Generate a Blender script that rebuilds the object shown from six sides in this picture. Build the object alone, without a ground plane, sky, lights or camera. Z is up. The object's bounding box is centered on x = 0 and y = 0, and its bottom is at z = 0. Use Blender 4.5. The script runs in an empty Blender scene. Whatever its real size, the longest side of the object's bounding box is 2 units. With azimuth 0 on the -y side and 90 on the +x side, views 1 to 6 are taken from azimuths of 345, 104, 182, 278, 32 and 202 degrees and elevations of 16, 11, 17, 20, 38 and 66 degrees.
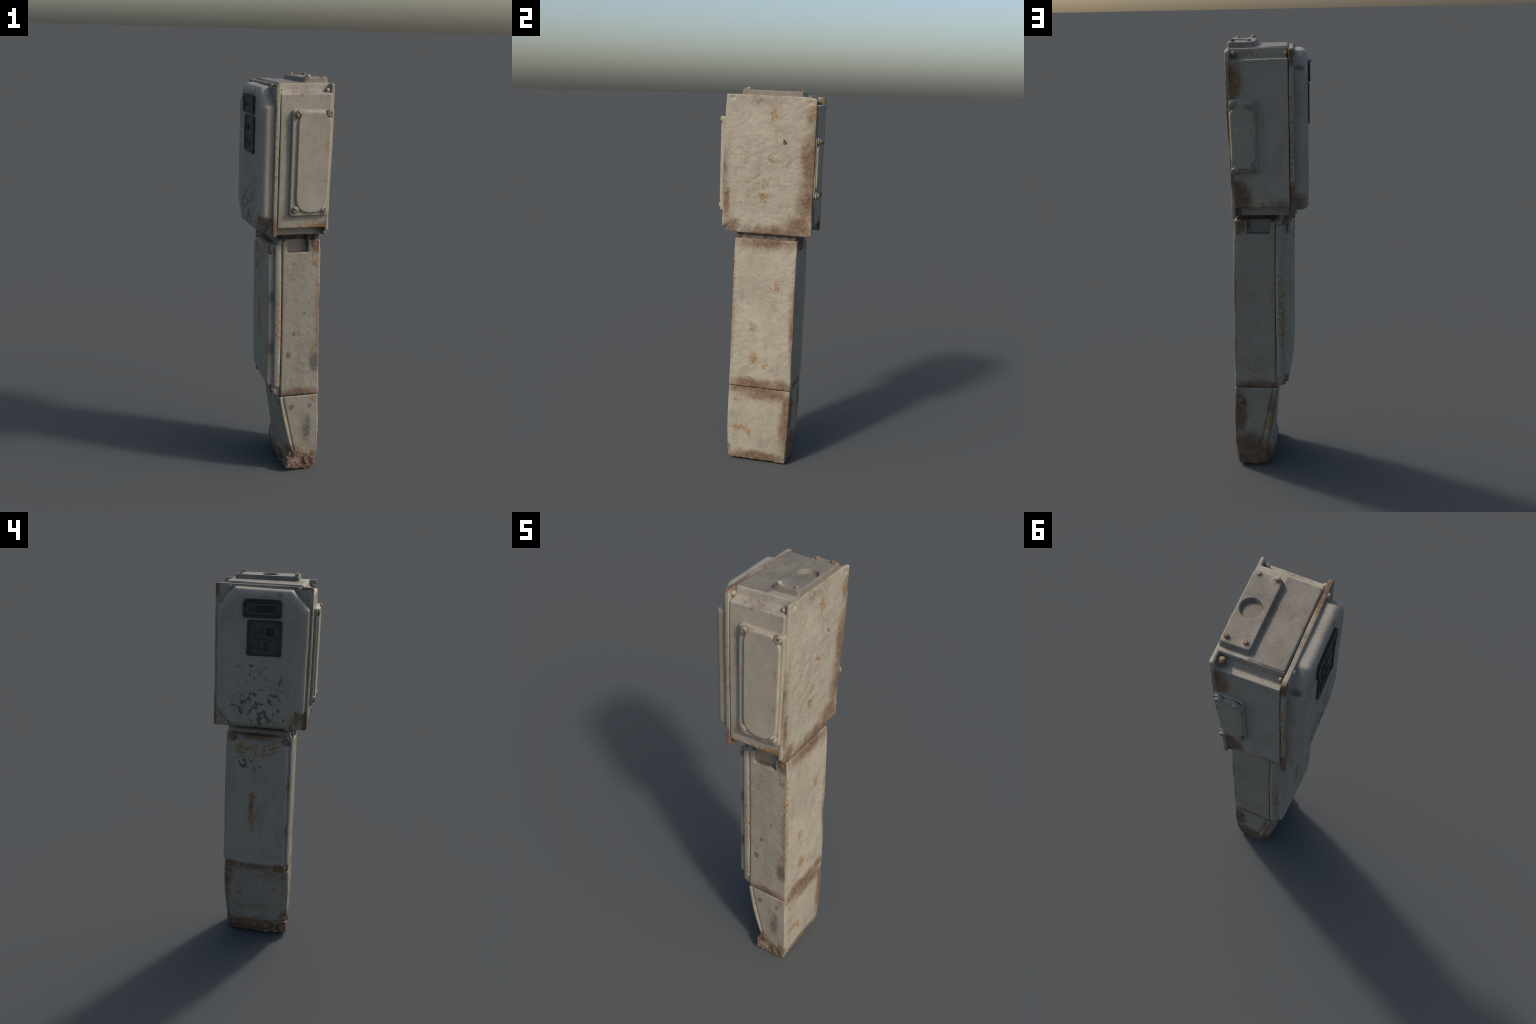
"""Weathered two-part electric meter cabinet: a cast housing with a bulged
front cover on a slim steel cable post.  All parts share one frame (metres)."""
import bpy, bmesh, math
import numpy as np
from mathutils import Matrix, Vector

# ------------------------------------------------------------------ noise --
def _hash(ix, iy, iz, seed):
    h = (ix.astype(np.int64) * 374761393 + iy.astype(np.int64) * 668265263
         + iz.astype(np.int64) * 2147483647 + seed * 1274126177)
    h = (h ^ (h >> 13)) * 1274126177
    h = h ^ (h >> 16)
    return (h & 0xFFFF) / 32767.5 - 1.0

def vnoise(p, scale, seed=0):
    """smooth value noise in -1..1; scale = cells per metre (scalar or xyz)"""
    q = p * np.asarray(scale, float) + seed * 17.31
    i = np.floor(q); f = q - i
    f = f * f * f * (f * (f * 6 - 15) + 10)
    out = 0
    for dx in (0, 1):
        for dy in (0, 1):
            for dz in (0, 1):
                w = ((f[:, 0] if dx else 1 - f[:, 0]) * (f[:, 1] if dy else 1 - f[:, 1])
                     * (f[:, 2] if dz else 1 - f[:, 2]))
                out = out + w * _hash(i[:, 0] + dx, i[:, 1] + dy, i[:, 2] + dz, seed)
    return out

def fbm(p, scale, octaves=3, seed=0):
    s = np.asarray(scale, float); out = 0; a = 1.0; t = 0
    for k in range(octaves):
        out = out + a * vnoise(p, s, seed + k); t += a
        a *= 0.5; s = s * 2.03
    return out / t

def smooth(a, b, x):
    t = np.clip((x - a) / (b - a), 0, 1)
    return t * t * (3 - 2 * t)

def bump(p, c, r):
    """soft ellipsoidal blob of height 1 round c"""
    d = ((p - np.asarray(c)) / np.asarray(r))
    return np.exp(-(d * d).sum(1) * 2.0)

# ------------------------------------------------------- outlines & lofts --
def fillet(poly, r, n=5):
    """round the corners of a 2D polygon; n+1 points each corner"""
    poly = [np.asarray(p, float) for p in poly]; m = len(poly)
    rs = r if isinstance(r, (list, tuple)) else [r] * m
    out = []
    for k in range(m):
        a, b, c = poly[k - 1], poly[k], poly[(k + 1) % m]
        u, v = a - b, c - b
        lu, lv = np.linalg.norm(u), np.linalg.norm(v)
        u, v = u / lu, v / lv
        half = math.acos(max(-1, min(1, float(u @ v)))) / 2
        t = min(rs[k] / max(math.tan(half), 1e-4), 0.48 * min(lu, lv))
        p0, p1 = b + u * t, b + v * t
        for j in range(n + 1):
            s = j / n
            out.append((1 - s) ** 2 * p0 + 2 * s * (1 - s) * b + s * s * p1)
    return np.array(out)

def rect(a0, a1, b0, b1):
    return [(a0, b0), (a1, b0), (a1, b1), (a0, b1)]

def octagon(a0, a1, b0, b1, ca, cb):
    return [(a0 + ca, b0), (a1 - ca, b0), (a1, b0 + cb), (a1, b1 - cb),
            (a1 - ca, b1), (a0 + ca, b1), (a0, b1 - cb), (a0, b0 + cb)]

def place(loop, axis, h):
    """put a 2D loop in 3D: axis x -> (h,a,b), y -> (a,h,b), z -> (a,b,h)"""
    o = np.zeros((len(loop), 3))
    i, j = {'x': (1, 2), 'y': (0, 2), 'z': (0, 1)}[axis]
    o[:, i], o[:, j] = loop[:, 0], loop[:, 1]
    o[:, {'x': 0, 'y': 1, 'z': 2}[axis]] = h
    return o

def loft(loops):
    """closed solid through equal-length 3D loops"""
    n = len(loops[0]); V = [np.asarray(l, float) for l in loops]; F = []
    for k in range(len(loops) - 1):
        for j in range(n):
            a, b = k * n + j, k * n + (j + 1) % n
            F.append((a, b, b + n, a + n))
    base = n * len(loops)
    V.append(V[0].mean(0)[None]); V.append(V[len(loops) - 1].mean(0)[None])
    for j in range(n):
        F.append((base, (j + 1) % n, j))
        o = (len(loops) - 1) * n
        F.append((base + 1, o + j, o + (j + 1) % n))
    return np.vstack(V), F

def prism(poly, axis, lo, hi, r=0.008, edge=0.004):
    """extruded outline with rounded corners (r) and softened rims (edge)"""
    P = np.asarray(poly, float); c = (P.min(0) + P.max(0)) / 2
    ext = (P.max(0) - P.min(0)) / 2
    def ring(inset, h):
        Q = fillet(poly, r)
        return place(c + (Q - c) * np.maximum(0.05, (ext - inset) / ext), axis, h)
    e = min(edge, (hi - lo) * 0.45)
    return loft([ring(e, lo), ring(e * .3, lo + e * .3), ring(0, lo + e),
                 ring(0, hi - e), ring(e * .3, hi - e * .3), ring(e, hi)])

def box(x0, x1, y0, y1, z0, z1, r=0.006, e=None):
    return prism(rect(x0, x1, y0, y1), 'z', z0, z1, r, r if e is None else e)

# --------------------------------------------------------------- meshing --
COL = bpy.context.scene.collection

def raw_mesh(name, pieces):
    V = []; F = []; o = 0
    for v, f in pieces:
        V.append(v); F += [tuple(i + o for i in q) for q in f]; o += len(v)
    me = bpy.data.meshes.new(name)
    me.from_pydata(np.vstack(V).tolist(), [], F)
    bm = bmesh.new(); bm.from_mesh(me)
    # every shell gets outward normals of its own
    bmesh.ops.recalc_face_normals(bm, faces=bm.faces)
    bm.to_mesh(me); bm.free()
    return me

def fuse(pieces, voxel):
    """union of closed solids as one dense even mesh -> (verts, quads)"""
    me = raw_mesh('tmp', pieces)
    ob = bpy.data.objects.new('tmp', me); COL.objects.link(ob)
    m = ob.modifiers.new('r', 'REMESH'); m.mode = 'VOXEL'; m.voxel_size = voxel
    m.use_smooth_shade = True
    dg = bpy.context.evaluated_depsgraph_get(); dg.update()
    ev = ob.evaluated_get(dg); em = ev.to_mesh()
    n = len(em.vertices); V = np.empty(n * 3, np.float32); em.vertices.foreach_get('co', V)
    L = np.empty(len(em.loops), np.int32); em.loops.foreach_get('vertex_index', L)
    S = np.empty(len(em.polygons), np.int32); em.polygons.foreach_get('loop_start', S)
    T = np.empty(len(em.polygons), np.int32); em.polygons.foreach_get('loop_total', T)
    N = np.empty(n * 3, np.float32); em.vertices.foreach_get('normal', N)
    ev.to_mesh_clear()
    bpy.data.objects.remove(ob); bpy.data.meshes.remove(me)
    return V.reshape(-1, 3).astype(float), (L, S, T), N.reshape(-1, 3).astype(float)

def build_mesh(name, V, topo):
    L, S, T = topo
    me = bpy.data.meshes.new(name)
    me.vertices.add(len(V)); me.vertices.foreach_set('co', V.astype(np.float32).ravel())
    me.loops.add(len(L)); me.loops.foreach_set('vertex_index', L)
    me.polygons.add(len(S)); me.polygons.foreach_set('loop_start', S)
    me.polygons.foreach_set('loop_total', T)
    me.update(calc_edges=True); me.validate()
    me.polygons.foreach_set('use_smooth', np.ones(len(me.polygons), bool))
    return me

def link(name, me, mat, parent):
    ob = bpy.data.objects.new(name, me); COL.objects.link(ob)
    if parent is not None:
        ob.parent = parent
    if mat is not None and not me.materials:
        me.materials.append(mat)
    return ob

def sheet_part(name, pieces, mat, parent, voxel=0.003, relief=None, warp=None, split=None):
    """fused, dented, warped metal part.  split=[(name, predicate, mat)] hands
    regions of the one surface to objects of their own with shared normals."""
    V, topo, N = fuse(pieces, voxel)
    if relief is not None:
        V = V + relief(V, N)
    if warp is not None:
        V = warp(V)
    if not split:
        return link(name, build_mesh(name, V, topo), mat, parent)
    full = build_mesh(name, V, topo)
    VN = np.empty(len(V) * 3, np.float32); full.vertices.foreach_get('normal', VN)
    VN = VN.reshape(-1, 3)
    L, S, T = topo
    C = np.add.reduceat(V[L], S, axis=0) / T[:, None]
    left = np.ones(len(S), bool); res = []
    jobs = []
    for nm, pred, mt in split:
        sel = pred(C) & left; left &= ~sel; jobs.append((nm, sel, mt))
    jobs.insert(0, (name, left, mat))
    for nm, sel, mt in jobs:
        idx = np.nonzero(sel)[0]
        li = np.concatenate([np.arange(S[i], S[i] + T[i]) for i in idx])
        used, inv = np.unique(L[li], return_inverse=True)
        t = T[idx]; s = np.concatenate([[0], np.cumsum(t)[:-1]]).astype(np.int32)
        me = build_mesh(nm, V[used], (inv.astype(np.int32), s, t))
        me.normals_split_custom_set_from_vertices(VN[used].tolist())
        res.append(link(nm, me, mt, parent))
    bpy.data.meshes.remove(full)
    return res

# ------------------------------------------------------------- materials --
class Nodes:
    def __init__(self, name):
        self.mat = bpy.data.materials.new(name); self.mat.use_nodes = True
        self.t = self.mat.node_tree; self.t.nodes.clear()
        self.out = self.t.nodes.new('ShaderNodeOutputMaterial')
        self.bsdf = self.t.nodes.new('ShaderNodeBsdfPrincipled')
        self.t.links.new(self.bsdf.outputs[0], self.out.inputs[0])
        self.co = self.t.nodes.new('ShaderNodeTexCoord').outputs['Object']
    def _in(self, sock, v):
        if hasattr(v, 'is_output'):
            self.t.links.new(v, sock)
        elif v is not None:
            sock.default_value = v
    def math(self, op, a, b=None, clamp=False):
        n = self.t.nodes.new('ShaderNodeMath'); n.operation = op; n.use_clamp = clamp
        self._in(n.inputs[0], a); self._in(n.inputs[1], b)
        return n.outputs[0]
    def vec(self, op, a, b=None):
        n = self.t.nodes.new('ShaderNodeVectorMath'); n.operation = op
        self._in(n.inputs[0], a); self._in(n.inputs[1], b)
        return n.outputs['Value' if op == 'LENGTH' else 'Vector']
    def noise(self, scale, detail=3, rough=0.55, stretch=None, offset=0.0, distort=0.0):
        co = self.co
        if stretch or offset:
            m = self.t.nodes.new('ShaderNodeMapping')
            self.t.links.new(co, m.inputs['Vector'])
            m.inputs['Scale'].default_value = stretch or (1, 1, 1)
            m.inputs['Location'].default_value = (offset, offset * .7, -offset)
            co = m.outputs[0]
        n = self.t.nodes.new('ShaderNodeTexNoise')
        self.t.links.new(co, n.inputs['Vector'])
        n.inputs['Scale'].default_value = scale; n.inputs['Detail'].default_value = detail
        n.inputs['Roughness'].default_value = rough; n.inputs['Distortion'].default_value = distort
        return n.outputs[0]
    def voronoi(self, scale, feature='F1', offset=0.0, stretch=None):
        co = self.co
        m = self.t.nodes.new('ShaderNodeMapping')
        self.t.links.new(co, m.inputs['Vector'])
        m.inputs['Location'].default_value = (offset, offset, offset)
        m.inputs['Scale'].default_value = stretch or (1, 1, 1)
        n = self.t.nodes.new('ShaderNodeTexVoronoi'); n.feature = feature
        self.t.links.new(m.outputs[0], n.inputs['Vector'])
        n.inputs['Scale'].default_value = scale
        return n.outputs['Distance']
    def step(self, x, lo, hi):
        n = self.t.nodes.new('ShaderNodeMapRange'); n.interpolation_type = 'SMOOTHSTEP'
        self._in(n.inputs['Value'], x)
        n.inputs['From Min'].default_value = lo; n.inputs['From Max'].default_value = hi
        return n.outputs['Result']
    def mix(self, f, a, b):
        n = self.t.nodes.new('ShaderNodeMix'); n.data_type = 'RGBA'
        self._in(n.inputs['Factor'], f)
        A, B = [s for s in n.inputs if s.type == 'RGBA']
        for s, v in ((A, a), (B, b)):
            self._in(s, (*v, 1) if isinstance(v, tuple) else v)
        return [s for s in n.outputs if s.type == 'RGBA'][0]
    def patch(self, c, r, hard=0.0):
        """1 inside an ellipsoid round c fading to 0 at its rim"""
        d = self.vec('LENGTH', self.vec('DIVIDE', self.vec('SUBTRACT', self.co, tuple(c)), tuple(r)))
        return self.step(d, 1.0, hard)
    def patches(self, lst, hard=0.25):
        tot = None
        for p in lst:
            c, r = p[0], p[1]; w = p[2] if len(p) > 2 else 1.0
            k = self.math('MULTIPLY', self.patch(c, r, hard), w)
            tot = k if tot is None else self.math('MAXIMUM', tot, k)
        return tot
    def bump(self, h, strength, dist=0.003):
        n = self.t.nodes.new('ShaderNodeBump'); n.inputs['Strength'].default_value = strength
        n.inputs['Distance'].default_value = dist
        self.t.links.new(h, n.inputs['Height'])
        self.t.links.new(n.outputs[0], self.bsdf.inputs['Normal'])

OCHRE, OCHRE2 = (0.285, 0.155, 0.048), (0.150, 0.076, 0.028)
BROWN, BROWN2 = (0.165, 0.098, 0.058), (0.075, 0.046, 0.032)
CHIP = (0.068, 0.066, 0.056)
SOOT = (0.085, 0.077, 0.064)

def paint(name, base, base2, ochre=(), brown=(), chips=(), soot=(), bare=(), red=(),
          scratches=(), fleck=0.50, bump=0.25, rough=0.62, grime=0.25):
    """old oil paint with ochre rust spots, brown rust fields, chips and smears"""
    N = Nodes(name)
    broad = N.noise(7, 4, 0.6); fine = N.noise(90, 4, 0.6, offset=3.1)
    col = N.mix(N.step(broad, 0.35, 0.68), base, base2)
    # hazy dirt
    col = N.mix(N.math('MULTIPLY', N.step(N.noise(22, 5, 0.65, offset=9.0), 0.5, 0.75), grime),
                col, tuple(c * .62 for c in base))
    # rain-washed streaks and blotches
    col = N.mix(N.math('MULTIPLY', N.step(N.noise(14, 5, .7, stretch=(1, 1, .3), offset=16.), .46, .72), .45), col, tuple(c * f for c, f in zip(base, (.66, .62, .56))))
    # small dark specks
    spk = N.step(N.math('ADD', N.noise(120, 2, .5, offset=13.), N.math('MULTIPLY', N.noise(10, 2, .5, offset=14.), .25)), .765, .83)
    col = N.mix(N.math('MULTIPLY', spk, .55), col, tuple(c * .45 for c in base))
    # pale blue-grey primer showing through here and there
    if bare:
        m = N.step(N.math('ADD', N.noise(45, 4, .6, offset=5.), N.math('MULTIPLY', N.patches(bare, 0), .30)), 0.68, 0.9)
        col = N.mix(N.math('MULTIPLY', m, .7), col, (0.275, 0.265, 0.235))
    if soot:
        m = N.step(N.math('ADD', N.math('MULTIPLY', N.noise(55, 5, .7, offset=2.), 1.0), N.math('MULTIPLY', N.patches(soot, 0), .85)), 0.62, 1.2)
        col = N.mix(N.math('MULTIPLY', m, .85), col, SOOT)
    # brown rust fields
    rust_mask = None
    if brown:
        field = N.patches([(c, tuple(1.3 * q for q in r), *w) for c, r, *w in brown], -.15)
        n = N.math('ADD', N.math('MULTIPLY', N.noise(16, 6, .68, offset=1.7), .75), N.math('MULTIPLY', N.noise(75, 3, .6, offset=4.), .25))
        m = N.step(N.math('ADD', n, N.math('MULTIPLY', field, 0.52)), 0.66, 0.98)
        m = N.math('MULTIPLY', m, N.step(field, 0.0, 0.5))
        rc = N.mix(N.step(N.noise(60, 5, .7, offset=7.), 0.38, 0.66), BROWN2, BROWN)
        rc = N.mix(N.math('MULTIPLY', N.step(N.noise(28, 4, .6, offset=8.), 0.5, 0.68), .7), rc, (0.215, 0.122, 0.056))
        # soft brown stain round the rust, then the rust itself
        st = N.math('MULTIPLY', N.step(N.math('ADD', N.noise(30, 5, .7, offset=11.), N.math('MULTIPLY', field, .6)), 0.45, 1.05), N.step(field, 0, .6))
        col = N.mix(N.math('MULTIPLY', st, .72), col, (0.150, 0.104, 0.066))
        col = N.mix(N.math('MULTIPLY', m, .82), col, rc); rust_mask = m
    # ochre spots
    sp = N.noise(62, 5, .68, offset=6.3)
    if ochre:
        f2 = N.patches(ochre)
        m2 = N.step(N.math('ADD', sp, N.math('MULTIPLY', f2, 0.26)), 0.65, 0.82)
    else:
        m2 = N.step(sp, 0.76, 0.82)
    dots = N.step(N.math('ADD', N.voronoi(38, offset=.37), N.math('MULTIPLY', N.noise(9, 2, offset=.9), fleck)), 0.36, 0.28)
    oc = N.mix(N.step(N.noise(110, 3, .6, offset=2.2), .35, .65), OCHRE2, OCHRE)
    col = N.mix(N.math('MULTIPLY', dots, .55), col, oc)
    col = N.mix(N.math('MULTIPLY', m2, .82), col, oc)
    # flaked chips with crisp edges
    if chips:
        f3 = N.patches(chips)
        m3 = N.step(N.math('ADD', N.noise(42, 3, .5, offset=12., distort=.35), N.math('MULTIPLY', f3, 0.185)), 0.715, 0.74)
        m3 = N.math('MULTIPLY', m3, N.step(f3, 0, .1))
        col = N.mix(N.math('MULTIPLY', m3, .92), col, N.mix(N.step(N.noise(20, 3, offset=3.), .45, .6), CHIP, (0.10, 0.085, 0.06)))
    if red:
        m4 = N.step(N.math('ADD', N.noise(95, 3, .5, offset=15.), N.math('MULTIPLY', N.patches(red), .3)), .78, .82)
        col = N.mix(m4, col, (0.30, 0.05, 0.06))
    for a, b, w in scratches:            # straight scored lines, a -> b
        a, b = Vector(a), Vector(b); mid = (a + b) / 2; d = b - a
        q = N.vec('SUBTRACT', N.co, tuple(mid)); u = tuple(d.normalized())
        n = N.t.nodes.new('ShaderNodeVectorMath'); n.operation = 'DOT_PRODUCT'
        N._in(n.inputs[0], q); N._in(n.inputs[1], u)
        along = n.outputs['Value']
        perp = N.math('SQRT', N.math('MAXIMUM', N.math('SUBTRACT',
                 N.math('POWER', N.vec('LENGTH', q), 2.0), N.math('POWER', along, 2.0)), 0.0))
        line = N.math('MULTIPLY', N.step(perp, w, w * .4), N.step(N.math('ABSOLUTE', along), d.length / 2, d.length / 2 - .006))
        line = N.math('MULTIPLY', line, N.step(N.noise(60, 2, offset=4.4), .38, .5))
        col = N.mix(N.math('MULTIPLY', line, .8), col, CHIP)
    N._in(N.bsdf.inputs['Base Color'], col)
    N.bsdf.inputs['Specular IOR Level'].default_value = 0.3
    r = N.math('ADD', N.math('MULTIPLY', fine, .2), rough - .1)
    if rust_mask is not None:
        r = N.math('ADD', r, N.math('MULTIPLY', rust_mask, .22))
    N._in(N.bsdf.inputs['Roughness'], r)
    h = N.math('ADD', N.noise(160, 4, .6, offset=1.), N.math('MULTIPLY', N.noise(420, 2, .5), .4))
    if rust_mask is not None:
        h = N.math('ADD', h, N.math('MULTIPLY', N.math('MULTIPLY', rust_mask, N.noise(230, 4, .7)), 1.2))
    N.bump(h, bump)
    return N.mat

def simple(name, c1, c2, scale=60, rough=.6, metal=0.0, bump=.2, random=False, lo=.4, hi=.62):
    N = Nodes(name)
    f = N.step(N.noise(scale, 5, .65, offset=2.), lo, hi)
    if random:
        o = N.t.nodes.new('ShaderNodeObjectInfo')
        f = N.math('ADD', f, N.math('SUBTRACT', o.outputs['Random'], .5), clamp=True)
    N._in(N.bsdf.inputs['Base Color'], N.mix(f, c1, c2))
    N.bsdf.inputs['Roughness'].default_value = rough
    N.bsdf.inputs['Metallic'].default_value = metal
    N.bsdf.inputs['Specular IOR Level'].default_value = .3
    N.bump(N.noise(scale * 4, 3, .6), bump, .002)
    return N.mat

GREY, GREY2 = (0.268, 0.237, 0.186), (0.298, 0.264, 0.209)

M_back = paint('back_paint', (0.280, 0.248, 0.193), (0.312, 0.277, 0.217),
    ochre=[((.17, .03, 1.87), (.05, .05, .05)), ((.17, .02, 1.83), (.05, .03, .03), .8),
           ((.17, .02, 1.64), (.05, .04, .03)), ((.17, -.01, 1.51), (.05, .035, .05)),
           ((.17, -.02, 1.45), (.05, .05, .06)), ((.17, .235, 1.88), (.06, .03, .06)),
           ((.17, .235, 1.6), (.06, .025, .2), .8), ((.17, .19, 1.35), (.06, .08, .12), .7)],
    brown=[((.17, .245, 1.62), (.06, .075, .45), 1.0), ((.17, -.245, 1.55), (.06, .06, .42), .8), ((.17, .0, 1.245), (.06, .4, .09), .9), ((.17, 0, 1.97), (.06, .4, .05), .55), ((.17, .22, 1.65), (.06, .085, .22)), ((.17, .22, 1.44), (.06, .11, .2), 1.0), ((.17, .16, 1.30), (.06, .14, .09), 1.0),
           ((.17, .05, 1.255), (.06, .30, .075), 1.1), ((.17, -.22, 1.42), (.06, .04, .20), .9),
           ((.17, -.19, 1.28), (.06, .09, .08)), ((.17, .22, 1.85), (.06, .05, .12), .8)],
    bare=[((.17, .19, 1.42), (.06, .1, .22)), ((.17, -.1, 1.29), (.05, .1, .05))],
    soot=[((.17, -.05, 1.93), (.06, .16, .05), .5)], bump=.2, fleck=.55, grime=.45)
M_house = paint('housing_paint', GREY, GREY2,
    ochre=[((.10, -.22, 1.31), (.12, .06, .045), 1.25), ((.0, -.22, 1.31), (.2, .06, .03), .8), ((.02, .235, 1.305), (.16, .05, .04), .9), ((.155, -.21, 1.6), (.03, .06, .3), .55),
           ((0, -.21, 1.93), (.1, .06, .06), .55), ((-.07, -.2, 1.32), (.06, .06, .08), .7),
           ((.12, .235, 1.82), (.07, .05, .1), .9), ((.0, .235, 1.31), (.12, .05, .05), .6),
           ((.05, .19, 1.94), (.08, .05, .03), .8)],
    brown=[((.15, .235, 1.83), (.075, .06, .12), 1.35), ((.14, .235, 1.34), (.10, .06, .12), 1.5),
           ((-.06, .235, 1.31), (.07, .05, .05), .8), ((.15, -.22, 1.30), (.08, .06, .06), 1.3),
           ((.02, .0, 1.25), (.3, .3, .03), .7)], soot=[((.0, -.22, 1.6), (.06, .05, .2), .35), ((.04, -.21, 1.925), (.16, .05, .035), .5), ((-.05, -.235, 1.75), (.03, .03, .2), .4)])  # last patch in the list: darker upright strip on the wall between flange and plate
M_flange = paint('flange_paint', GREY, GREY2,
    ochre=[((-.115, -.235, 1.84), (.03, .03, .12), 1.15), ((-.115, -.235, 1.57), (.03, .03, .22), 1.0), ((-.1, -.235, 1.6), (.05, .03, .45), .6),
           ((-.1, .235, 1.6), (.04, .03, .45), .9), ((-.1, 0, 1.96), (.04, .25, .015), .7),
           ((-.11, .2, 1.3), (.05, .06, .08), .8), ((-.11, -.2, 1.3), (.05, .07, .1), .8),
           ((-.11, .2, 1.92), (.05, .05, .06), .6), ((-.11, -.21, 1.88), (.05, .04, .1), .7)],
    brown=[((-.1, -.235, 1.28), (.05, .03, .10), 1.5), ((-.1, .235, 1.30), (.05, .03, .15), 1.5),
           ((-.1, .235, 1.93), (.05, .03, .06), 1.4), ((-.1, -.17, 1.965), (.05, .16, .025), 1.5), ((-.1, .05, 1.965), (.05, .3, .02), .7),
           ((-.115, .235, 1.33), (.03, .025, .12), 1.0), ((-.115, -.24, 1.85), (.03, .02, .05), 1.2)], bump=.3)
M_cover = paint('cover_paint', (0.264, 0.236, 0.186), (0.288, 0.258, 0.206),
    ochre=[((-.17, -.08, 1.92), (.04, .03, .035), 1.1), ((-.15, -.19, 1.33), (.06, .06, .06), 1.1), ((-.14, .18, 1.31), (.06, .05, .05), .8),
           ((-.17, 0, 1.56), (.04, .05, .05), .6), ((-.15, .0, 1.285), (.06, .2, .03), .6)],
    brown=[((-.14, .2, 1.875), (.04, .03, .03), .9), ((-.15, -.19, 1.35), (.05, .03, .04), .8)],
    chips=[((-.17, -.02, 1.32), (.05, .13, .075), 1.25), ((-.17, -.10, 1.50), (.05, .05, .06), .9),
           ((-.17, .02, 1.41), (.05, .16, .10), .95), ((-.17, .09, 1.37), (.05, .07, .07), 1.0),
           ((-.17, .02, 1.54), (.05, .12, .10), .75), ((-.17, .0, 1.36), (.05, .2, .12), .72), ((-.17, .07, 1.40), (.05, .06, .05), 1.1), ((-.17, -.07, 1.42), (.05, .06, .06), 1.05), ((-.17, -.09, 1.31), (.05, .09, .05), 1.0)],
    red=[((-.17, .01, 1.375), (.04, .03, .03)), ((-.17, -.02, 1.33), (.04, .02, .03), .8)],
    scratches=[((-.171, .03, 1.385), (-.171, -.075, 1.46), .004), ((-.171, .035, 1.455), (-.171, -.05, 1.39), .0035),
               ((-.171, .045, 1.44), (-.171, .045, 1.385), .003), ((-.171, .04, 1.385), (-.171, -.02, 1.365), .003)],
    fleck=.6, bump=.15, rough=.55)
M_plate = paint('plate_paint', (0.268, 0.237, 0.184), (0.298, 0.264, 0.207),
    ochre=[((.14, -.25, 1.62), (.04, .03, .25), .5), ((-.03, -.24, 1.5), (.03, .03, .2), .5),
           ((.06, -.25, 1.42), (.1, .03, .06), .45), ((.06, .25, 1.62), (.03, .03, .2), .5),
           ((.14, .25, 1.6), (.03, .03, .17), .6)], fleck=.52)
M_top = paint('lid_paint', (0.152, 0.130, 0.102), (0.188, 0.163, 0.130),
    ochre=[((.1, .1, 1.985), (.1, .08, .04), .35)], soot=[((.1, -.05, 1.985), (.06, .08, .03), .45)], fleck=.6, grime=.7)
M_post = paint('post_paint', (0.242, 0.213, 0.166), (0.268, 0.238, 0.187),
    ochre=[((.13, -.175, 1.12), (.035, .03, .05), 1.0), ((.15, -.18, .95), (.035, .03, .22), .8),
           ((.02, -.17, 1.08), (.07, .03, .14), .55), ((.155, -.178, .85), (.025, .03, .35), .8), ((-.01, .16, .9), (.03, .03, .5), .55), ((.08, .16, .5), (.12, .03, .08), .6), ((.14, -.18, .66), (.03, .03, .06), .8)],
    brown=[((.17, -.175, .8), (.045, .04, .5), .75), ((.07, -.18, .43), (.19, .06, .06), 1.1), ((.07, .155, .43), (.16, .05, .055), 1.1),
           ((.17, -.17, .43), (.05, .05, .06), .8), ((.14, .0, 1.22), (.05, .25, .06), 1.1),
           ((.135, -.168, 1.205), (.045, .05, .055), 1.7), ((.135, .165, 1.205), (.045, .05, .055), 1.5)],
    soot=[((.145, -.18, .60), (.05, .04, .09), 1.0), ((.01, -.18, .645), (.03, .03, .03), .85),
          ((.035, -.18, .75), (.017, .03, .02), 1.0), ((.085, -.18, .86), (.01, .03, .012), 1.0)],
    bare=[((.08, -.18, .47), (.04, .03, .03)), ((.16, -.18, .5), (.03, .03, .05))], fleck=.5, bump=.35)
M_postback = paint('post_back_paint', (0.280, 0.248, 0.193), (0.318, 0.282, 0.221),
    ochre=[((.17, .06, .98), (.05, .04, .06), .9), ((.17, -.06, .75), (.05, .04, .06), .9), ((.17, -.05, .58), (.05, .06, .06), 1.0),
           ((.17, .01, .56), (.05, .03, .06), .9), ((.18, -.12, .19), (.05, .08, .03), 1.15), ((.18, -.07, .17), (.05, .03, .04), 1.1),
           ((.16, -.17, 1.05), (.05, .02, .16), 1.0), ((.16, -.17, .8), (.03, .02, .2), .6), ((.18, -.15, .34), (.05, .03, .03), .8)],
    brown=[((.17, 0, 1.225), (.05, .3, .085), 1.15), ((.17, .165, .8), (.05, .05, .5), .85), ((.17, -.185, .8), (.05, .035, .5), .7), ((.175, -.02, .425), (.06, .3, .075), 1.05), ((.18, .14, .2), (.05, .075, .28), 1.0), ((.18, -.03, .0), (.06, .3, .085), 1.1), ((.175, -.08, .445), (.05, .12, .055), 1.15),
           ((.175, .1, .445), (.05, .09, .055), 1.05), ((.175, .03, .39), (.05, .2, .06), 1.1),
           ((.175, .15, .75), (.05, .03, .2), .9), ((.18, .14, .25), (.05, .06, .25), 1.2),
           ((.18, 0, .03), (.05, .25, .055), 1.15), ((.18, -.19, .06), (.05, .03, .08), .9)],
    bare=[((.17, 0, .45), (.05, .1, .04))], bump=.2, fleck=.5, grime=.45)
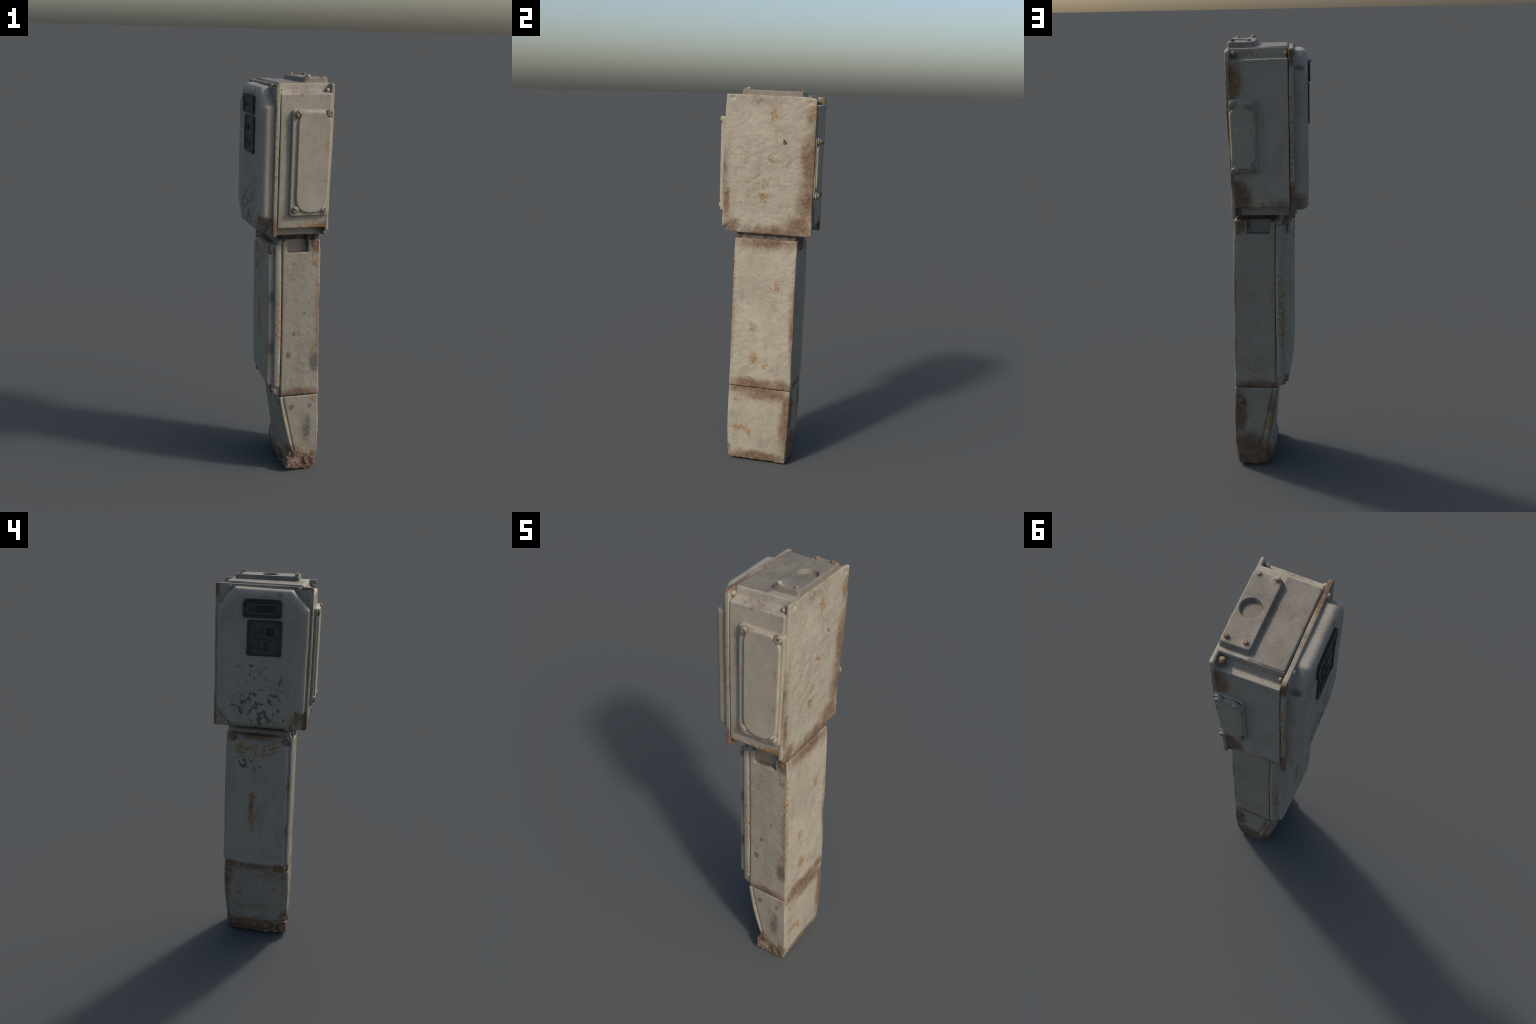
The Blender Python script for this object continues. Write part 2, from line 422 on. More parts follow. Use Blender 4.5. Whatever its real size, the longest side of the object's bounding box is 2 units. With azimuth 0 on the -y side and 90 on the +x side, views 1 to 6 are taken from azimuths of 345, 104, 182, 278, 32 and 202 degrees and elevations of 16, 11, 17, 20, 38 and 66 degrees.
M_postcover = paint('post_cover_paint', (0.264, 0.236, 0.186), (0.288, 0.258, 0.206),
    ochre=[((-.1, .08, 1.13), (.06, .07, .08), 1.1), ((-.1, -.06, 1.14), (.06, .10, .08), 1.05), ((-.09, 0, 1.2), (.05, .14, .02), 1.1), ((-.1, 0, 1.13), (.06, .17, .08), .95), ((-.1, -.01, .95), (.06, .16, .45), .35),
           ((-.1, .02, .87), (.05, .045, .04), 1.15), ((-.1, .025, .80), (.05, .022, .08), 1.15), ((-.1, .015, .75), (.05, .05, .05), 1.1), ((-.1, .01, .70), (.05, .03, .08), .9), ((-.1, .01, .78), (.06, .09, .15), .55),
           ((-.09, .14, .8), (.05, .03, .5), .45), ((-.09, -.16, .8), (.05, .03, .5), .45), ((-.06, .1, .46), (.06, .05, .06), 1.1),
           ((-.06, -.13, .46), (.06, .06, .06), 1.1), ((-.045, -.175, .53), (.03, .03, .08), 1.0),
           ((-.045, -.175, .8), (.03, .03, .3), .95), ((-.045, .17, .8), (.03, .03, .5), 1.0), ((-.04, -.175, 1.05), (.03, .03, .15), .6)],
    brown=[((-.07, .13, .45), (.05, .05, .06), 1.4), ((-.07, -.14, .45), (.05, .05, .06), 1.4), ((-.06, 0, .445), (.05, .2, .03), 1.0), ((-.1, .02, .83), (.05, .02, .11), .9), ((-.08, 0, 1.2), (.06, .2, .03), .8)],
    chips=[((-.097, .07, 1.05), (.05, .05, .045), 1.35), ((-.097, .03, 1.075), (.05, .03, .04), 1.3), ((-.107, -.02, 1.05), (.04, .06, .04), .8),
           ((-.107, .0, 1.02), (.04, .1, .03), .6)],
    soot=[((-.08, -.165, .94), (.03, .03, .06), 1.0), ((-.08, -.165, .68), (.03, .03, .07), 1.0), ((-.08, -.165, 1.17), (.03, .03, .05), .6)],
    fleck=.55, bump=.2)
M_skirt = paint('skirt_paint', (0.242, 0.213, 0.166), (0.268, 0.238, 0.187),
    ochre=[((-.02, .13, .36), (.05, .04, .06), 1.1), ((.02, .15, .24), (.06, .05, .14), 1.1), ((-.03, -.05, .38), (.04, .08, .03), .8),
           ((-.02, -.12, .3), (.04, .03, .03), 1.2), ((-.02, .08, .25), (.04, .03, .03), 1.2), ((-.02, -.02, .27), (.05, .18, .14), .45), ((-.02, -.1, .39), (.04, .05, .03), 1.1), ((0, -.165, .3), (.04, .03, .12), .9), ((-.01, 0, .17), (.05, .2, .04), .8),
           ((.0, -.18, .3), (.04, .03, .06), .8), ((.15, -.19, .4), (.04, .03, .03), .8)],
    brown=[((.12, .14, .06), (.15, .08, .17), 1.6), ((.16, .15, .3), (.05, .05, .16), 1.3), ((.0, .15, .33), (.04, .04, .10), 1.1), ((.13, -.19, .05), (.11, .06, .09), 1.2),
           ((.05, -.18, .1), (.1, .06, .08), 1.1), ((0, 0, .05), (.1, .3, .07), 1.15), ((-.02, .14, .39), (.05, .04, .05), .9)],
    soot=[((.035, -.18, .36), (.03, .03, .035), 1.0), ((.12, -.19, .24), (.05, .03, .16), .75), ((.13, -.19, .36), (.025, .03, .03), .7)],
    bare=[((.05, .14, .06), (.1, .05, .05))], fleck=.45, bump=.4)
M_rust = simple('rust_crust', (0.075, 0.047, 0.035), (0.24, 0.165, 0.115), 45, .85, 0, .6)
M_neck = simple('neck_steel', (0.06, 0.05, 0.045), (0.16, 0.11, 0.08), 30, .8, 0, .4)
M_bolt = simple('bolt_paint', (0.15, 0.09, 0.05), (0.28, 0.25, 0.195), 90, .6, 0, .3, random=True, lo=.3, hi=.6)
M_rustbolt = simple('bolt_rust', (0.10, 0.06, 0.045), (0.24, 0.15, 0.10), 80, .7, 0, .4, random=True)
M_steel = simple('bolt_steel', (0.16, 0.135, 0.10), (0.285, 0.255, 0.205), 90, .5, 0, .2, random=True)
M_black = simple('plate_black', (0.022, 0.024, 0.027), (0.036, 0.038, 0.040), 50, .5, 0, .15)
M_black2 = simple('plate_inner', (0.040, 0.042, 0.040), (0.060, 0.060, 0.055), 60, .55, 0, .15)
M_drum = simple('drum_black', (0.014, 0.015, 0.016), (0.026, 0.027, 0.028), 60, .5, 0, .1)
M_screw = simple('screw_dark', (0.03, 0.025, 0.02), (0.06, 0.045, 0.035), 90, .7, 0, .2)
M_glass = simple('window_dark', (0.010, 0.011, 0.013), (0.018, 0.019, 0.021), 40, .3, 0, .05)

# ----------------------------------------------------------------- warps --
def curve(z, pts):
    p = sorted(pts); return np.interp(z, [a for a, _ in p], [b for _, b in p])

HB = [(1.25, .161), (1.36, .159), (1.47, .162), (1.68, .1655), (1.83, .167), (1.96, .167)]
def upper_warp(V):
    """slight lean, twist and buckled back of the meter housing"""
    V = V.copy(); x, y, z = V.T.copy()
    w = smooth(-.06, .15, x)
    V[:, 0] = x + w * (curve(z, HB) - .166) - .004 * y / .23
    V[:, 1] = y + np.interp(z, [1.26, 1.95], [-.006, .004])
    V[:, 2] = z + np.interp(y, [-.23, .23], [.004, -.006]) * smooth(-.1, .15, x) * smooth(1.85, 1.95, z) \
        + np.interp(y, [-.23, .23], [.004, -.004]) * smooth(1.35, 1.27, z)
    return V

PB = [(.0, .174), (.05, .182), (.14, .187), (.27, .185), (.42, .180), (.55, .177), (.73, .171), (.94, .165), (1.12, .161), (1.22, .156)]
PF = [(.0, -.020), (.47, -.020), (.65, -.022), (.9, -.025), (1.17, -.030)]
PC = [(.0, -.030), (.15, -.026), (.42, -.018), (.75, -.0135), (1.2, -.006)]
PW = [(.0, .155), (.06, .160), (.25, .168), (.42, .1685), (.8, .168), (1.2, .166)]
def post_warp(V):
    """post: ideal back x=.17, front seam x=-.025, sides y=+-.165"""
    V = V.copy(); x, y, z = V.T.copy()
    b, f = curve(z, PB), curve(z, PF)
    w = np.clip((x + .025) / .195, 0, 1)
    V[:, 0] = x + (1 - w) * (f + .025) + w * (b - .17) + (.006 * (1 - w) + .0025 * w) * y / .165
    flare = curve(z, [(0, .020), (.2, .018), (.42, .012), (.9, .010), (1.2, .008)])
    V[:, 1] = curve(z, PC) + y * curve(z, PW) / .165 + flare * (1 - .7 * w) * np.clip(y / .165, 0, 1)
    return V

# ---------------------------------------------------------------- object --
root = bpy.data.objects.new('electric_meter_cabinet', None); COL.objects.link(root)
root['label'] = 'weathered grey steel meter cabinet on rusty cable post'
root['category'] = 'electric meter'

def dents(amp, scale, seed, octaves=3):
    return lambda V, N: N * (amp * fbm(V, scale, octaves, seed))[:, None]

# --- meter housing: cross-shaped casting between two corner-eared plates
def cross(y0, y1, z0, z1, ny, nz):
    """outline with all four corners notched (ny wide, nz high)"""
    return [(y0 + ny, z0), (y1 - ny, z0), (y1 - ny, z0 + nz), (y1, z0 + nz), (y1, z1 - nz), (y1 - ny, z1 - nz),
            (y1 - ny, z1), (y0 + ny, z1), (y0 + ny, z1 - nz), (y0, z1 - nz), (y0, z0 + nz), (y0 + ny, z0 + nz)]

def housing_relief(V, N):
    x, y, z = V.T
    back = smooth(.10, .15, x) * smooth(.4, .8, N[:, 0])
    a = .0007 + back * .0004
    d = a * fbm(V, (26, 26, 38), 4, 3) + back * .0050 * fbm(V, 6, 3, 9)
    # hammered diagonal dimples across the back sheet
    q = np.stack([V[:, 0], (y + z * .3), (z - y * .3)], 1)
    d += back * .0017 * fbm(q, (26, 30, 36), 3, 21) * (.35 + .65 * smooth(-.3, .4, vnoise(V, 6, 23)))
    d += back * (-.005 * bump(V, (.166, -.19, 1.944), (.03, .014, .012)) - .005 * bump(V, (.166, .207, 1.934), (.03, .014, .012)))
    d += back * .0011 * fbm(V, (62, 62, 80), 3, 25) * (.25 + .75 * smooth(-.4, .4, vnoise(V, 8, 26)))
    # wavy +y edge of the sheet
    edge = smooth(.2, .235, y) * smooth(.1, .15, x)
    out = N * d[:, None]
    out[:, 1] += edge * .004 * vnoise(V, (0, 0, 9), 5)
    out[:, 1] -= .004 * smooth(.6, .9, -N[:, 1]) * smooth(-.2, -.215, y) * np.sin(np.clip((z - 1.27) / .65, 0, 1) * math.pi)
    out[:, 0] -= .003 * back * smooth(.05, -.18, y) * smooth(1.3, 1.45, z)
    # torn triangular hole
    ty, tz = y - .088, z - 1.722
    tri = (ty > -.009) & (tz > -.006) & (ty < .017 - .9 * (tz + .006) * .8) & (tz < .024 - 1.2 * (ty + .009)) & (back > .5)
    out[:, 0] -= np.where(tri, .022, 0)
    # broken lower corner of the back sheet
    return out

CROSS = cross(-.233, .235, 1.258, 1.962, .046, .044)
CROSS[8], CROSS[9] = (-.194, 1.932), (-.233, 1.917)          # sloping shoulder on the plate side
H = [prism(CROSS, 'x', -.088, .15, .004, .003),
     prism([(-.236, 1.283), (-.224, 1.282), (-.203, 1.297), (-.217, 1.262), (-.185, 1.255), (.238, 1.256), (.241, 1.955), (.19, 1.962), (-.19, 1.962), (-.226, 1.962)],
           'x', .148, .167, .008, .006)]
sheet_part('housing', H, M_house, root, .0027, housing_relief, upper_warp,
           split=[('back_panel', lambda C: C[:, 0] > .152 - .004 * C[:, 1] / .23 + curve(C[:, 2], HB) - .166, M_back)])

# --- clamping flange behind the cover
def flange_relief(V, N):
    d = .0012 * fbm(V, 18, 3, 31) + .0025 * vnoise(V, (4, 4, 5), 33)
    return N * d[:, None] * np.array([.6, 1, 1])
sheet_part('front_flange', [prism(rect(-.235, .236, 1.254, 1.959), 'x', -.111, -.0895, .014, .004)], M_flange, root,
           .0027, flange_relief, upper_warp)

# --- bulged octagonal cover
def cover_loop(inset, x, c=(.080, .088)):
    a = inset
    return place(fillet(octagon(-.221 + a, .215 - a, 1.266 + a, 1.947 - a, c[0] - a * .45, c[1] - a * .45), .018, 6), 'x', x)
R = .031
loops = [cover_loop(-.002, -.100), cover_loop(0, -.112), cover_loop(.001, -.1685 + R)]
for k in range(1, 8):
    t = k / 7 * math.pi / 2
    loops.append(cover_loop(.001 + R * (1 - math.cos(t)), -.1685 + R * (1 - math.sin(t))))
cover = sheet_part('front_cover', [loft(loops)], M_cover, root, .0027,
                   lambda V, N: N * (.0006 * fbm(V, 20, 3, 41) + .0015 * vnoise(V, 5, 43))[:, None], upper_warp)

# --- small hardware: shared lathe meshes pointing along +z
def lathe(name, prof, n=20, flat=None):
    bm = bmesh.new(); rings = []
    for r, h in prof:
        ring = []
        for k in range(n):
            a = 2 * math.pi * k / n; rr = r
            if flat:                       # hexagon-ish head
                s = math.pi / 3; b = (a % s) - s / 2
                rr = r * (1 + flat * (math.cos(s / 2) / math.cos(b) - 1))
            ring.append(bm.verts.new((rr * math.cos(a), rr * math.sin(a), h)))
        rings.append(ring)
    for A, B in zip(rings, rings[1:]):
        for k in range(n):
            bm.faces.new((A[k], A[(k + 1) % n], B[(k + 1) % n], B[k]))
    bm.faces.new(rings[-1]); bm.faces.new(rings[0][::-1])
    me = bpy.data.meshes.new(name); bm.normal_update(); bm.to_mesh(me); bm.free()
    me.polygons.foreach_set('use_smooth', np.array([abs(p.normal.z) < .9 for p in me.polygons]))
    return me

def slotted(name, r, h, slot):
    """round screw head with a sawn slot, built from two half discs on a base"""
    bm = bmesh.new()
    def ring(rr, z, half):
        return [bm.verts.new((max(slot, rr * math.cos(a)) * half, rr * math.sin(a), z))
                for a in np.linspace(-math.pi / 2 + .12, math.pi / 2 - .12, 12)]
    for half in (1, -1):
        rs = [ring(r, 0, half), ring(r, h * .55, half), ring(r * .9, h * .85, half), ring(r * .66, h, half)]
        for A, B in zip(rs, rs[1:]):
            for k in range(12):
                bm.faces.new((A[k], A[(k + 1) % 12], B[(k + 1) % 12], B[k]))
        bm.faces.new(rs[-1])
    base = [bm.verts.new((r * 1.18 * math.cos(a), r * 1.18 * math.sin(a), 0)) for a in np.linspace(0, 2 * math.pi, 20, endpoint=False)]
    top = [bm.verts.new((v.co.x * .96, v.co.y * .96, h * .45)) for v in base]
    for k in range(20):
        bm.faces.new((base[k], base[(k + 1) % 20], top[(k + 1) % 20], top[k]))
    bm.faces.new(top)
    bmesh.ops.recalc_face_normals(bm, faces=bm.faces)
    me = bpy.data.meshes.new(name); bm.to_mesh(me); bm.free()
    return me

ME_screw = slotted('slotted_screw', .0135, .013, .0016); ME_screw.materials.append(M_bolt)
ME_dome = lathe('dome_bolt', [(.015, 0), (.0165, .002), (.0165, .005), (.0105, .006), (.0105, .012), (.008, .0145), (.003, .0155)]); ME_dome.materials.append(M_steel)
ME_hex = lathe('hex_bolt', [(.0095, 0), (.0095, .010), (.0075, .0125), (.003, .013)], 24, .9); ME_hex.materials.append(M_rustbolt)
ME_hexp = ME_hex.copy(); ME_hexp.materials.clear(); ME_hexp.materials.append(M_bolt)
ME_round = lathe('round_bolt', [(.0115, 0), (.0115, .003), (.0095, .007), (.005, .0085)]); ME_round.materials.append(M_bolt)
ME_cup = lathe('cup_bolt', [(.017, 0), (.0175, .006), (.0145, .0075), (.0115, .003), (.007, .002), (.0068, .0075), (.003, .009)]); ME_cup.materials.append(M_rustbolt)
ME_rivet = lathe('rivet', [(.0155, 0), (.0155, .004), (.0135, .010), (.009, .0135), (.004, .015)]); ME_rivet.materials.append(M_rustbolt)

def fix(name, me, at, direction, parent, scale=1.0, spin=0.0):
    ob = bpy.data.objects.new(name, me); COL.objects.link(ob); ob.parent = parent
    q = Vector((0, 0, 1)).rotation_difference(Vector(direction))
    ob.matrix_local = Matrix.Translation(at) @ q.to_matrix().to_4x4() @ Matrix.Rotation(spin, 4, 'Z') @ Matrix.Scale(scale, 4)
    return ob

for k, (y, z) in enumerate([(.169, 1.942), (-.163, 1.948), (-.172, 1.277), (.160, 1.266)]):
    fix('bolt', ME_round, (-.110 - .004 * y / .23, y, z), (-1, 0, 0), cover, 1.0, k)

# --- side inspection plate (-y), oblong raised panel held by four screws
def arch(x0, x1, z0, z1, rt, rb):
    return fillet(rect(x0, x1, z0, z1), [rb, rb, rt, rt], 10)
def side_panel(loop_lo, axis, hs):
    c = loop_lo.mean(0)
    return loft([place(c + (loop_lo - c) * s, axis, h) for s, h in hs])
oblong = arch(-.010, .147, 1.379, 1.846, .060, .075)
P = [prism(rect(-.036, .160, 1.366, 1.852), 'y', -.250, -.215, .012, .004),
     side_panel(oblong, 'y', [(1, -.243), (1, -.253), (.985, -.2575), (.95, -.259)])]
iplate = sheet_part('inspection_plate', P, M_plate, root, .0026,
    lambda V, N: N * (.0006 * fbm(V, 22, 3, 51) + .0018 * vnoise(V, (6, 6, 5), 53))[:, None], upper_warp)
for k, (x, z) in enumerate([(-.008, 1.832), (.138, 1.836), (-.011, 1.396), (.134, 1.394)]):
    fix('bolt', ME_screw, (x + .004 + (-.006 if z < 1.5 and x > .1 else 0), -.2465 + (-.004 if z < 1.5 else 0.002), z), (0, -1, 0), iplate, 1.2, .5 + k * 1.7)

# --- short side plate (+y) with cut corners
P = [prism(rect(.047, .160, 1.452, 1.757), 'y', .222, .246, .010, .003),
     prism(octagon(.054, .154, 1.470, 1.742, .030, .040), 'y', .240, .256, .006, .003)]
splate = sheet_part('blanking_plate', P, M_plate, root, .0026,
    lambda V, N: N * (.0006 * fbm(V, 24, 3, 61) + .001 * vnoise(V, 7, 63))[:, None], upper_warp)
for k, (x, z) in enumerate([(.137, 1.739), (.070, 1.736), (.137, 1.466), (.068, 1.470)]):
    fix('bolt', ME_dome, (x, .246 + (.004 if z > 1.6 else 0), z), (0, 1, 0), splate, 1.25, k)

# --- lid on the roof with a round knock-out
def lid_relief(V, N):
    x, y, z = V.T
    out = N * (.0007 * fbm(V, 30, 3, 71) + .0012 * vnoise(V, 9, 72))[:, None]
    r = np.hypot(x - .106, y - .007)
    out[:, 2] -= .016 * smooth(.0415, .0385, r) * (z > 1.97)
    for bx, by in ((.139, -.129), (.070, -.131), (.138, .147), (.069, .146)):
        out += N * (.0035 * bump(V, (bx, by, 1.985), (.02, .02, .03)))[:, None]
    out += N * (.012 * bump(V, (.068, -.135, 1.985), (.02, .022, .012)) * np.maximum(0, fbm(V, 90, 2, 75)))[:, None]
    return out
top0 = loft([place(fillet(rect(.046 - e, .158 + e * .3, -.144 - e, .166 + e), .012), 'z', h)
             for e, h in ((.006, 1.950), (.006, 1.962), (.003, 1.968), (0, 1.982), (-.003, 1.986))])
lid = sheet_part('top_lid', [top0], M_top, root, .0025, lid_relief, upper_warp)
for x, y, m, s in [(.139, -.129, ME_hexp, .9), (.070, -.131, ME_hexp, 1.15), (.138, .147, ME_hex, 1.0), (.069, .146, ME_hex, 1.0)]:
    fix('bolt', m, (x, y, 1.985 if y < 0 else 1.981), (0, .05, 1), lid, s, x * 40)
sheet_part('roof_sheet', [prism(rect(-.086, .048, -.178, .186), 'z', 1.955, 1.9645, .006, .002)], M_top, root, .0027,
           dents(.0012, 16, 77), upper_warp)

# --- lugs and nuts in the corner notches
for p, d, m, s in [((.135, .213, 1.935), (-1, 0, .2), ME_hex, 1.5), ((.148, -.207, 1.936), (-1, 0, 0), ME_hexp, 1.2),
                   ((.135, .213, 1.275), (-1, 0, 0), ME_hex, 1.3), ((-.089, -.205, 1.94), (1, 0, 0), ME_hexp, 1.2),
                   ((-.089, .205, 1.935), (1, 0, 0), ME_hexp, 1.0)]:
    fix('corner_nut', m, p, d, root, s, .4)

# --- meter register plates on the cover
def boxes_mesh(name, items, mat, bevel=.0015):
    bm = bmesh.new()
    for (x, y, z), (sx, sy, sz) in items:
        g = bmesh.ops.create_cube(bm, size=1, matrix=Matrix.Translation((x, y, z)) @ Matrix.Diagonal((sx, sy, sz, 1)))
    bmesh.ops.bevel(bm, geom=bm.edges[:], offset=bevel, segments=2, affect='EDGES')
    me = bpy.data.meshes.new(name); bm.to_mesh(me); bm.free(); me.materials.append(mat)
    return me

def frame_piece(y0, y1, z0, z1, x_back, x_floor, x_front, rim, r):
    """shallow tray: outer wall, rim, sunken floor (open to -x)"""
    o = fillet(rect(y0, y1, z0, z1), r, 5)
    i = fillet(rect(y0 + rim, y1 - rim, z0 + rim, z1 - rim), max(.003, r - rim * .5), 5)
    c = np.array([(y0 + y1) / 2, (z0 + z1) / 2])
    return loft([place(o, 'x', x_back), place(o, 'x', x_front + .002), place(c + (o - c) * .985, 'x', x_front),
                 place(i, 'x', x_front), place(c + (i - c) * .99, 'x', x_floor)])

def hard_part(name, pieces, mat, parent):
    me = raw_mesh(name, pieces)
    ob = link(name, me, mat, parent)
    return ob

def tilt(ob):
    for v in ob.data.vertices:     # follow the lean of the cover
        v.co.y += np.interp(v.co.z, [1.26, 1.95], [-.004, .003]); v.co.x -= .004 * v.co.y / .23
        v.co.z += -.02 * v.co.y
    return ob

reg = tilt(hard_part('register_plate', [frame_piece(-.093, .091, 1.813, 1.896, -.160, -.1745, -.1800, .011, .014)], M_black, cover))
face = boxes_mesh('register_face', [((-.1745, -.001, 1.854), (.003, .158, .056))], M_black2)
tilt(link('register_face', face, None, reg))
tilt(link('register_window', boxes_mesh('register_window', [((-.1755, -.018, 1.855), (.003, .098, .036))], M_glass), None, reg))
for k in range(4):
    tilt(link('digit_drum', boxes_mesh('digit_drum', [((-.1765, .018 - k * .024, 1.853), (.0022, .019, .022))], M_drum), None, reg))
def ring_mesh(name, y, z, r, w, x, mat, sy=1.0, h=.003):
    bm = bmesh.new(); L = []
    for rr, xx in ((r - w, x + .002), (r - w, x - h), (r, x - h), (r, x + .002)):
        L.append([bm.verts.new((xx, y + sy * rr * math.cos(a), z + rr * math.sin(a))) for a in np.linspace(0, 2 * math.pi, 24, endpoint=False)])
    for A, B in zip(L, L[1:]):
        for k in range(24):
            bm.faces.new((A[k], A[(k + 1) % 24], B[(k + 1) % 24], B[k]))
    bmesh.ops.recalc_face_normals(bm, faces=bm.faces)
    me = bpy.data.meshes.new(name); bm.to_mesh(me); bm.free(); me.materials.append(mat)
    return me
tilt(link('embossed_numeral', ring_mesh('embossed_numeral', .048, 1.852, .014, .004, -.176, M_black, .75), None, reg))
for y, m in ((.074, M_screw), (-.078, M_screw)):
    fix('screw', lathe('screw', [(.0125, 0), (.012, .004), (.009, .0055)]), (-.175, y, 1.852 - .02 * y), (-1, 0, 0), reg).data.materials.append(m)
# bent-out lip along the top of the register frame
lip = tilt(hard_part('bent_lip', [loft([np.array([(-.176, y, 1.893), (-.176 - h, y, 1.893 + h * .4), (-.176 - h, y, 1.899 + h * .4), (-.172, y, 1.899)])
                                   for y, h in ((-.085, .003), (-.04, .010), (.02, .013), (.06, .011), (.085, .004))])], M_black, reg))

dial = tilt(hard_part('dial_plate', [frame_piece(-.098, .068, 1.632, 1.803, -.160, -.1715, -.1765, .009, .012)], M_black, cover))
tilt(link('dial_face', boxes_mesh('dial_face', [((-.1715, -.015, 1.7175), (.003, .150, .155))], M_black2), None, dial))
tilt(link('dial_window', boxes_mesh('dial_window', [((-.1725, -.042, 1.748), (.003, .036, .041))], M_glass), None, dial))
tilt(link('dial_bar', boxes_mesh('dial_bar', [((-.174, -.014, 1.714), (.004, .124, .005))], M_black), None, dial))
for y, z, r, sy in ((.028, 1.742, .013, .8), (-.004, 1.75, .016, .6), (.042, 1.676, .012, .9)):
    tilt(link('embossed_numeral', ring_mesh('embossed_numeral', y, z, r, .0045, -.173, M_black, sy), None, dial))
tilt(link('embossed_mark', boxes_mesh('embossed_mark', [((-.1735, .038, 1.762), (.003, .030, .004)), ((-.1735, .042, 1.700), (.003, .026, .004)),
    ((-.1735, .012, 1.690), (.003, .006, .026)), ((-.1735, .004, 1.670), (.003, .02, .006)), ((-.1735, -.017, 1.680), (.003, .007, .040)),
    ((-.1735, -.029, 1.680), (.003, .007, .040)), ((-.1735, -.023, 1.660), (.003, .020, .005))], M_black, .001), None, dial))
tilt(link('label_tab', boxes_mesh('label_tab', [((-.1735, -.060, 1.685), (.003, .030, .036))], M_black2, .001), None, dial))
for y, z in ((.056, 1.789), (-.084, 1.786), (.056, 1.646), (-.086, 1.645)):
    fix('screw', lathe('screw', [(.0135, 0), (.013, .004), (.009, .0055)]), (-.172, y, z), (-1, 0, 0), dial).data.materials.append(M_black)

# ------------------------------------------------------------------ neck --
sheet_part('neck', [box(-.03, .140, -.120, .108, 1.15, 1.275, .012), box(.09, .14, -.155, -.11, 1.19, 1.262, .008),
                    box(.09, .14, .09, .14, 1.19, 1.262, .008)], M_neck, root, .004, dents(.003, 25, 81))

# ------------------------------------------------------------------ post --
def post_relief(V, N):
    x, y, z = V.T
    back = smooth(.13, .165, x) * smooth(.4, .8, N[:, 0])
    d = (.0006 + back * .0004) * fbm(V, (30, 30, 40), 4, 91) + back * .0042 * fbm(V, 7, 3, 93)
    q = np.stack([x, y + z * .5, z - y * .5], 1)
    d += back * .0017 * fbm(q, (26, 30, 38), 3, 97) * (.3 + .7 * smooth(-.3, .4, vnoise(V, 7, 98)))
    side = smooth(.5, .9, np.abs(N[:, 1]))
    d += back * .0011 * fbm(V, (62, 62, 80), 3, 95) * (.25 + .75 * smooth(-.4, .4, vnoise(V, 9, 96)))
    d += .006 * fbm(V, 42, 3, 101) * bump(V, (.135, -.165, 1.21), (.03, .04, .045)) + .005 * fbm(V, 42, 3, 101) * bump(V, (.135, .165, 1.21), (.03, .04, .045))
    d += side * .0009 * fbm(V, (60, 60, 60), 3, 99)
    d -= .0028 * np.exp(-((z - .424) / .0035) ** 2)            # seam above the skirt
    d += .0015 * smooth(.5, .43, z) * smooth(.41, .43, z)
    return N * d[:, None]
post = [box(-.024, .168, -.165, .165, .4225, 1.166, .008, .002),
        box(-.024, .000, -.165, .165, 1.15, 1.222, .006),          # front upright of the throat
        box(.108, .168, -.165, .165, 1.15, 1.227, .006),           # rear upright
        box(-.01, .15, -.128, .128, 1.14, 1.224, .006)]
sheet_part('post_body', post, M_post, root, .0028, post_relief, post_warp,
           split=[('post_back_panel', lambda C: C[:, 0] > curve(C[:, 2], PB) - .010, M_postback)])
def lug_relief(V, N):
    return N * (.003 * fbm(V, 45, 3, 103))[:, None]
for y0, y1, z1 in ((-.170, -.140, 1.245), (.128, .157, 1.238)):
    sheet_part('throat_lug', [box(.112, .150, y0, y1, 1.168, z1 - .03, .007), box(.122, .146, y0 + .004, y1 - .004, 1.2, z1 + .012, .006)],
               M_rust, root, .003, lug_relief)

# post cover: rim, gutter, raised door
def pc_loop(y, z0, z1, x, r=.014, dy=0.0):
    return place(fillet(rect(-y + dy, y + dy, z0, z1), r, 5), 'x', x)
E_ = .003
rim = [pc_loop(.159, .474, 1.196, -.026, .014, E_), pc_loop(.165, .470, 1.203, -.030, .014, E_), pc_loop(.167, .470, 1.205, -.040, .014, E_),
       pc_loop(.165, .472, 1.204, -.054, .014, E_), pc_loop(.160, .476, 1.198, -.060, .014, E_)]
D = .006
door = [pc_loop(.153, .472, 1.203, -.050, .02, D), pc_loop(.150, .472, 1.203, -.076, .02, D), pc_loop(.152, .474, 1.200, -.083, .02, D),
        pc_loop(.150, .482, 1.196, -.088, .02, D), pc_loop(.145, .490, 1.190, -.0895, .02, D)]
face_ = [pc_loop(.147, .490, 1.172, -.078, .016, D), pc_loop(.146, .515, 1.170, -.089, .016, D), pc_loop(.142, .545, 1.166, -.0935, .016, D),
         pc_loop(.136, .57, 1.160, -.095, .016, D)]
hood = [pc_loop(.150, 1.19, 1.222, -.020, .016), pc_loop(.154, 1.18, 1.226, -.026, .018), pc_loop(.154, 1.18, 1.224, -.036, .018), pc_loop(.150, 1.18, 1.218, -.046, .018)]
def cover_relief(V, N):
    x, y, z = V.T
    d = .0006 * fbm(V, 24, 3, 111) + .0012 * vnoise(V, 6, 113)
    out = N * d[:, None]
    front = smooth(-.073, -.083, x)
    out[:, 0] += .010 * front * np.exp(-((z - 1.180) / .0065) ** 2) * smooth(.14, .12, np.abs(y))     # pressed groove
    for s in (-1, 1):                                                  # corner bolt pockets
        r = np.hypot(y - s * .143, z - 1.186)
        out[:, 0] += front * .014 * smooth(.034, .024, r)
    return out
pcover = sheet_part('post_cover', [loft(rim), loft(door), loft(face_), loft(hood)], M_postcover, root, .0026, cover_relief, post_warp)
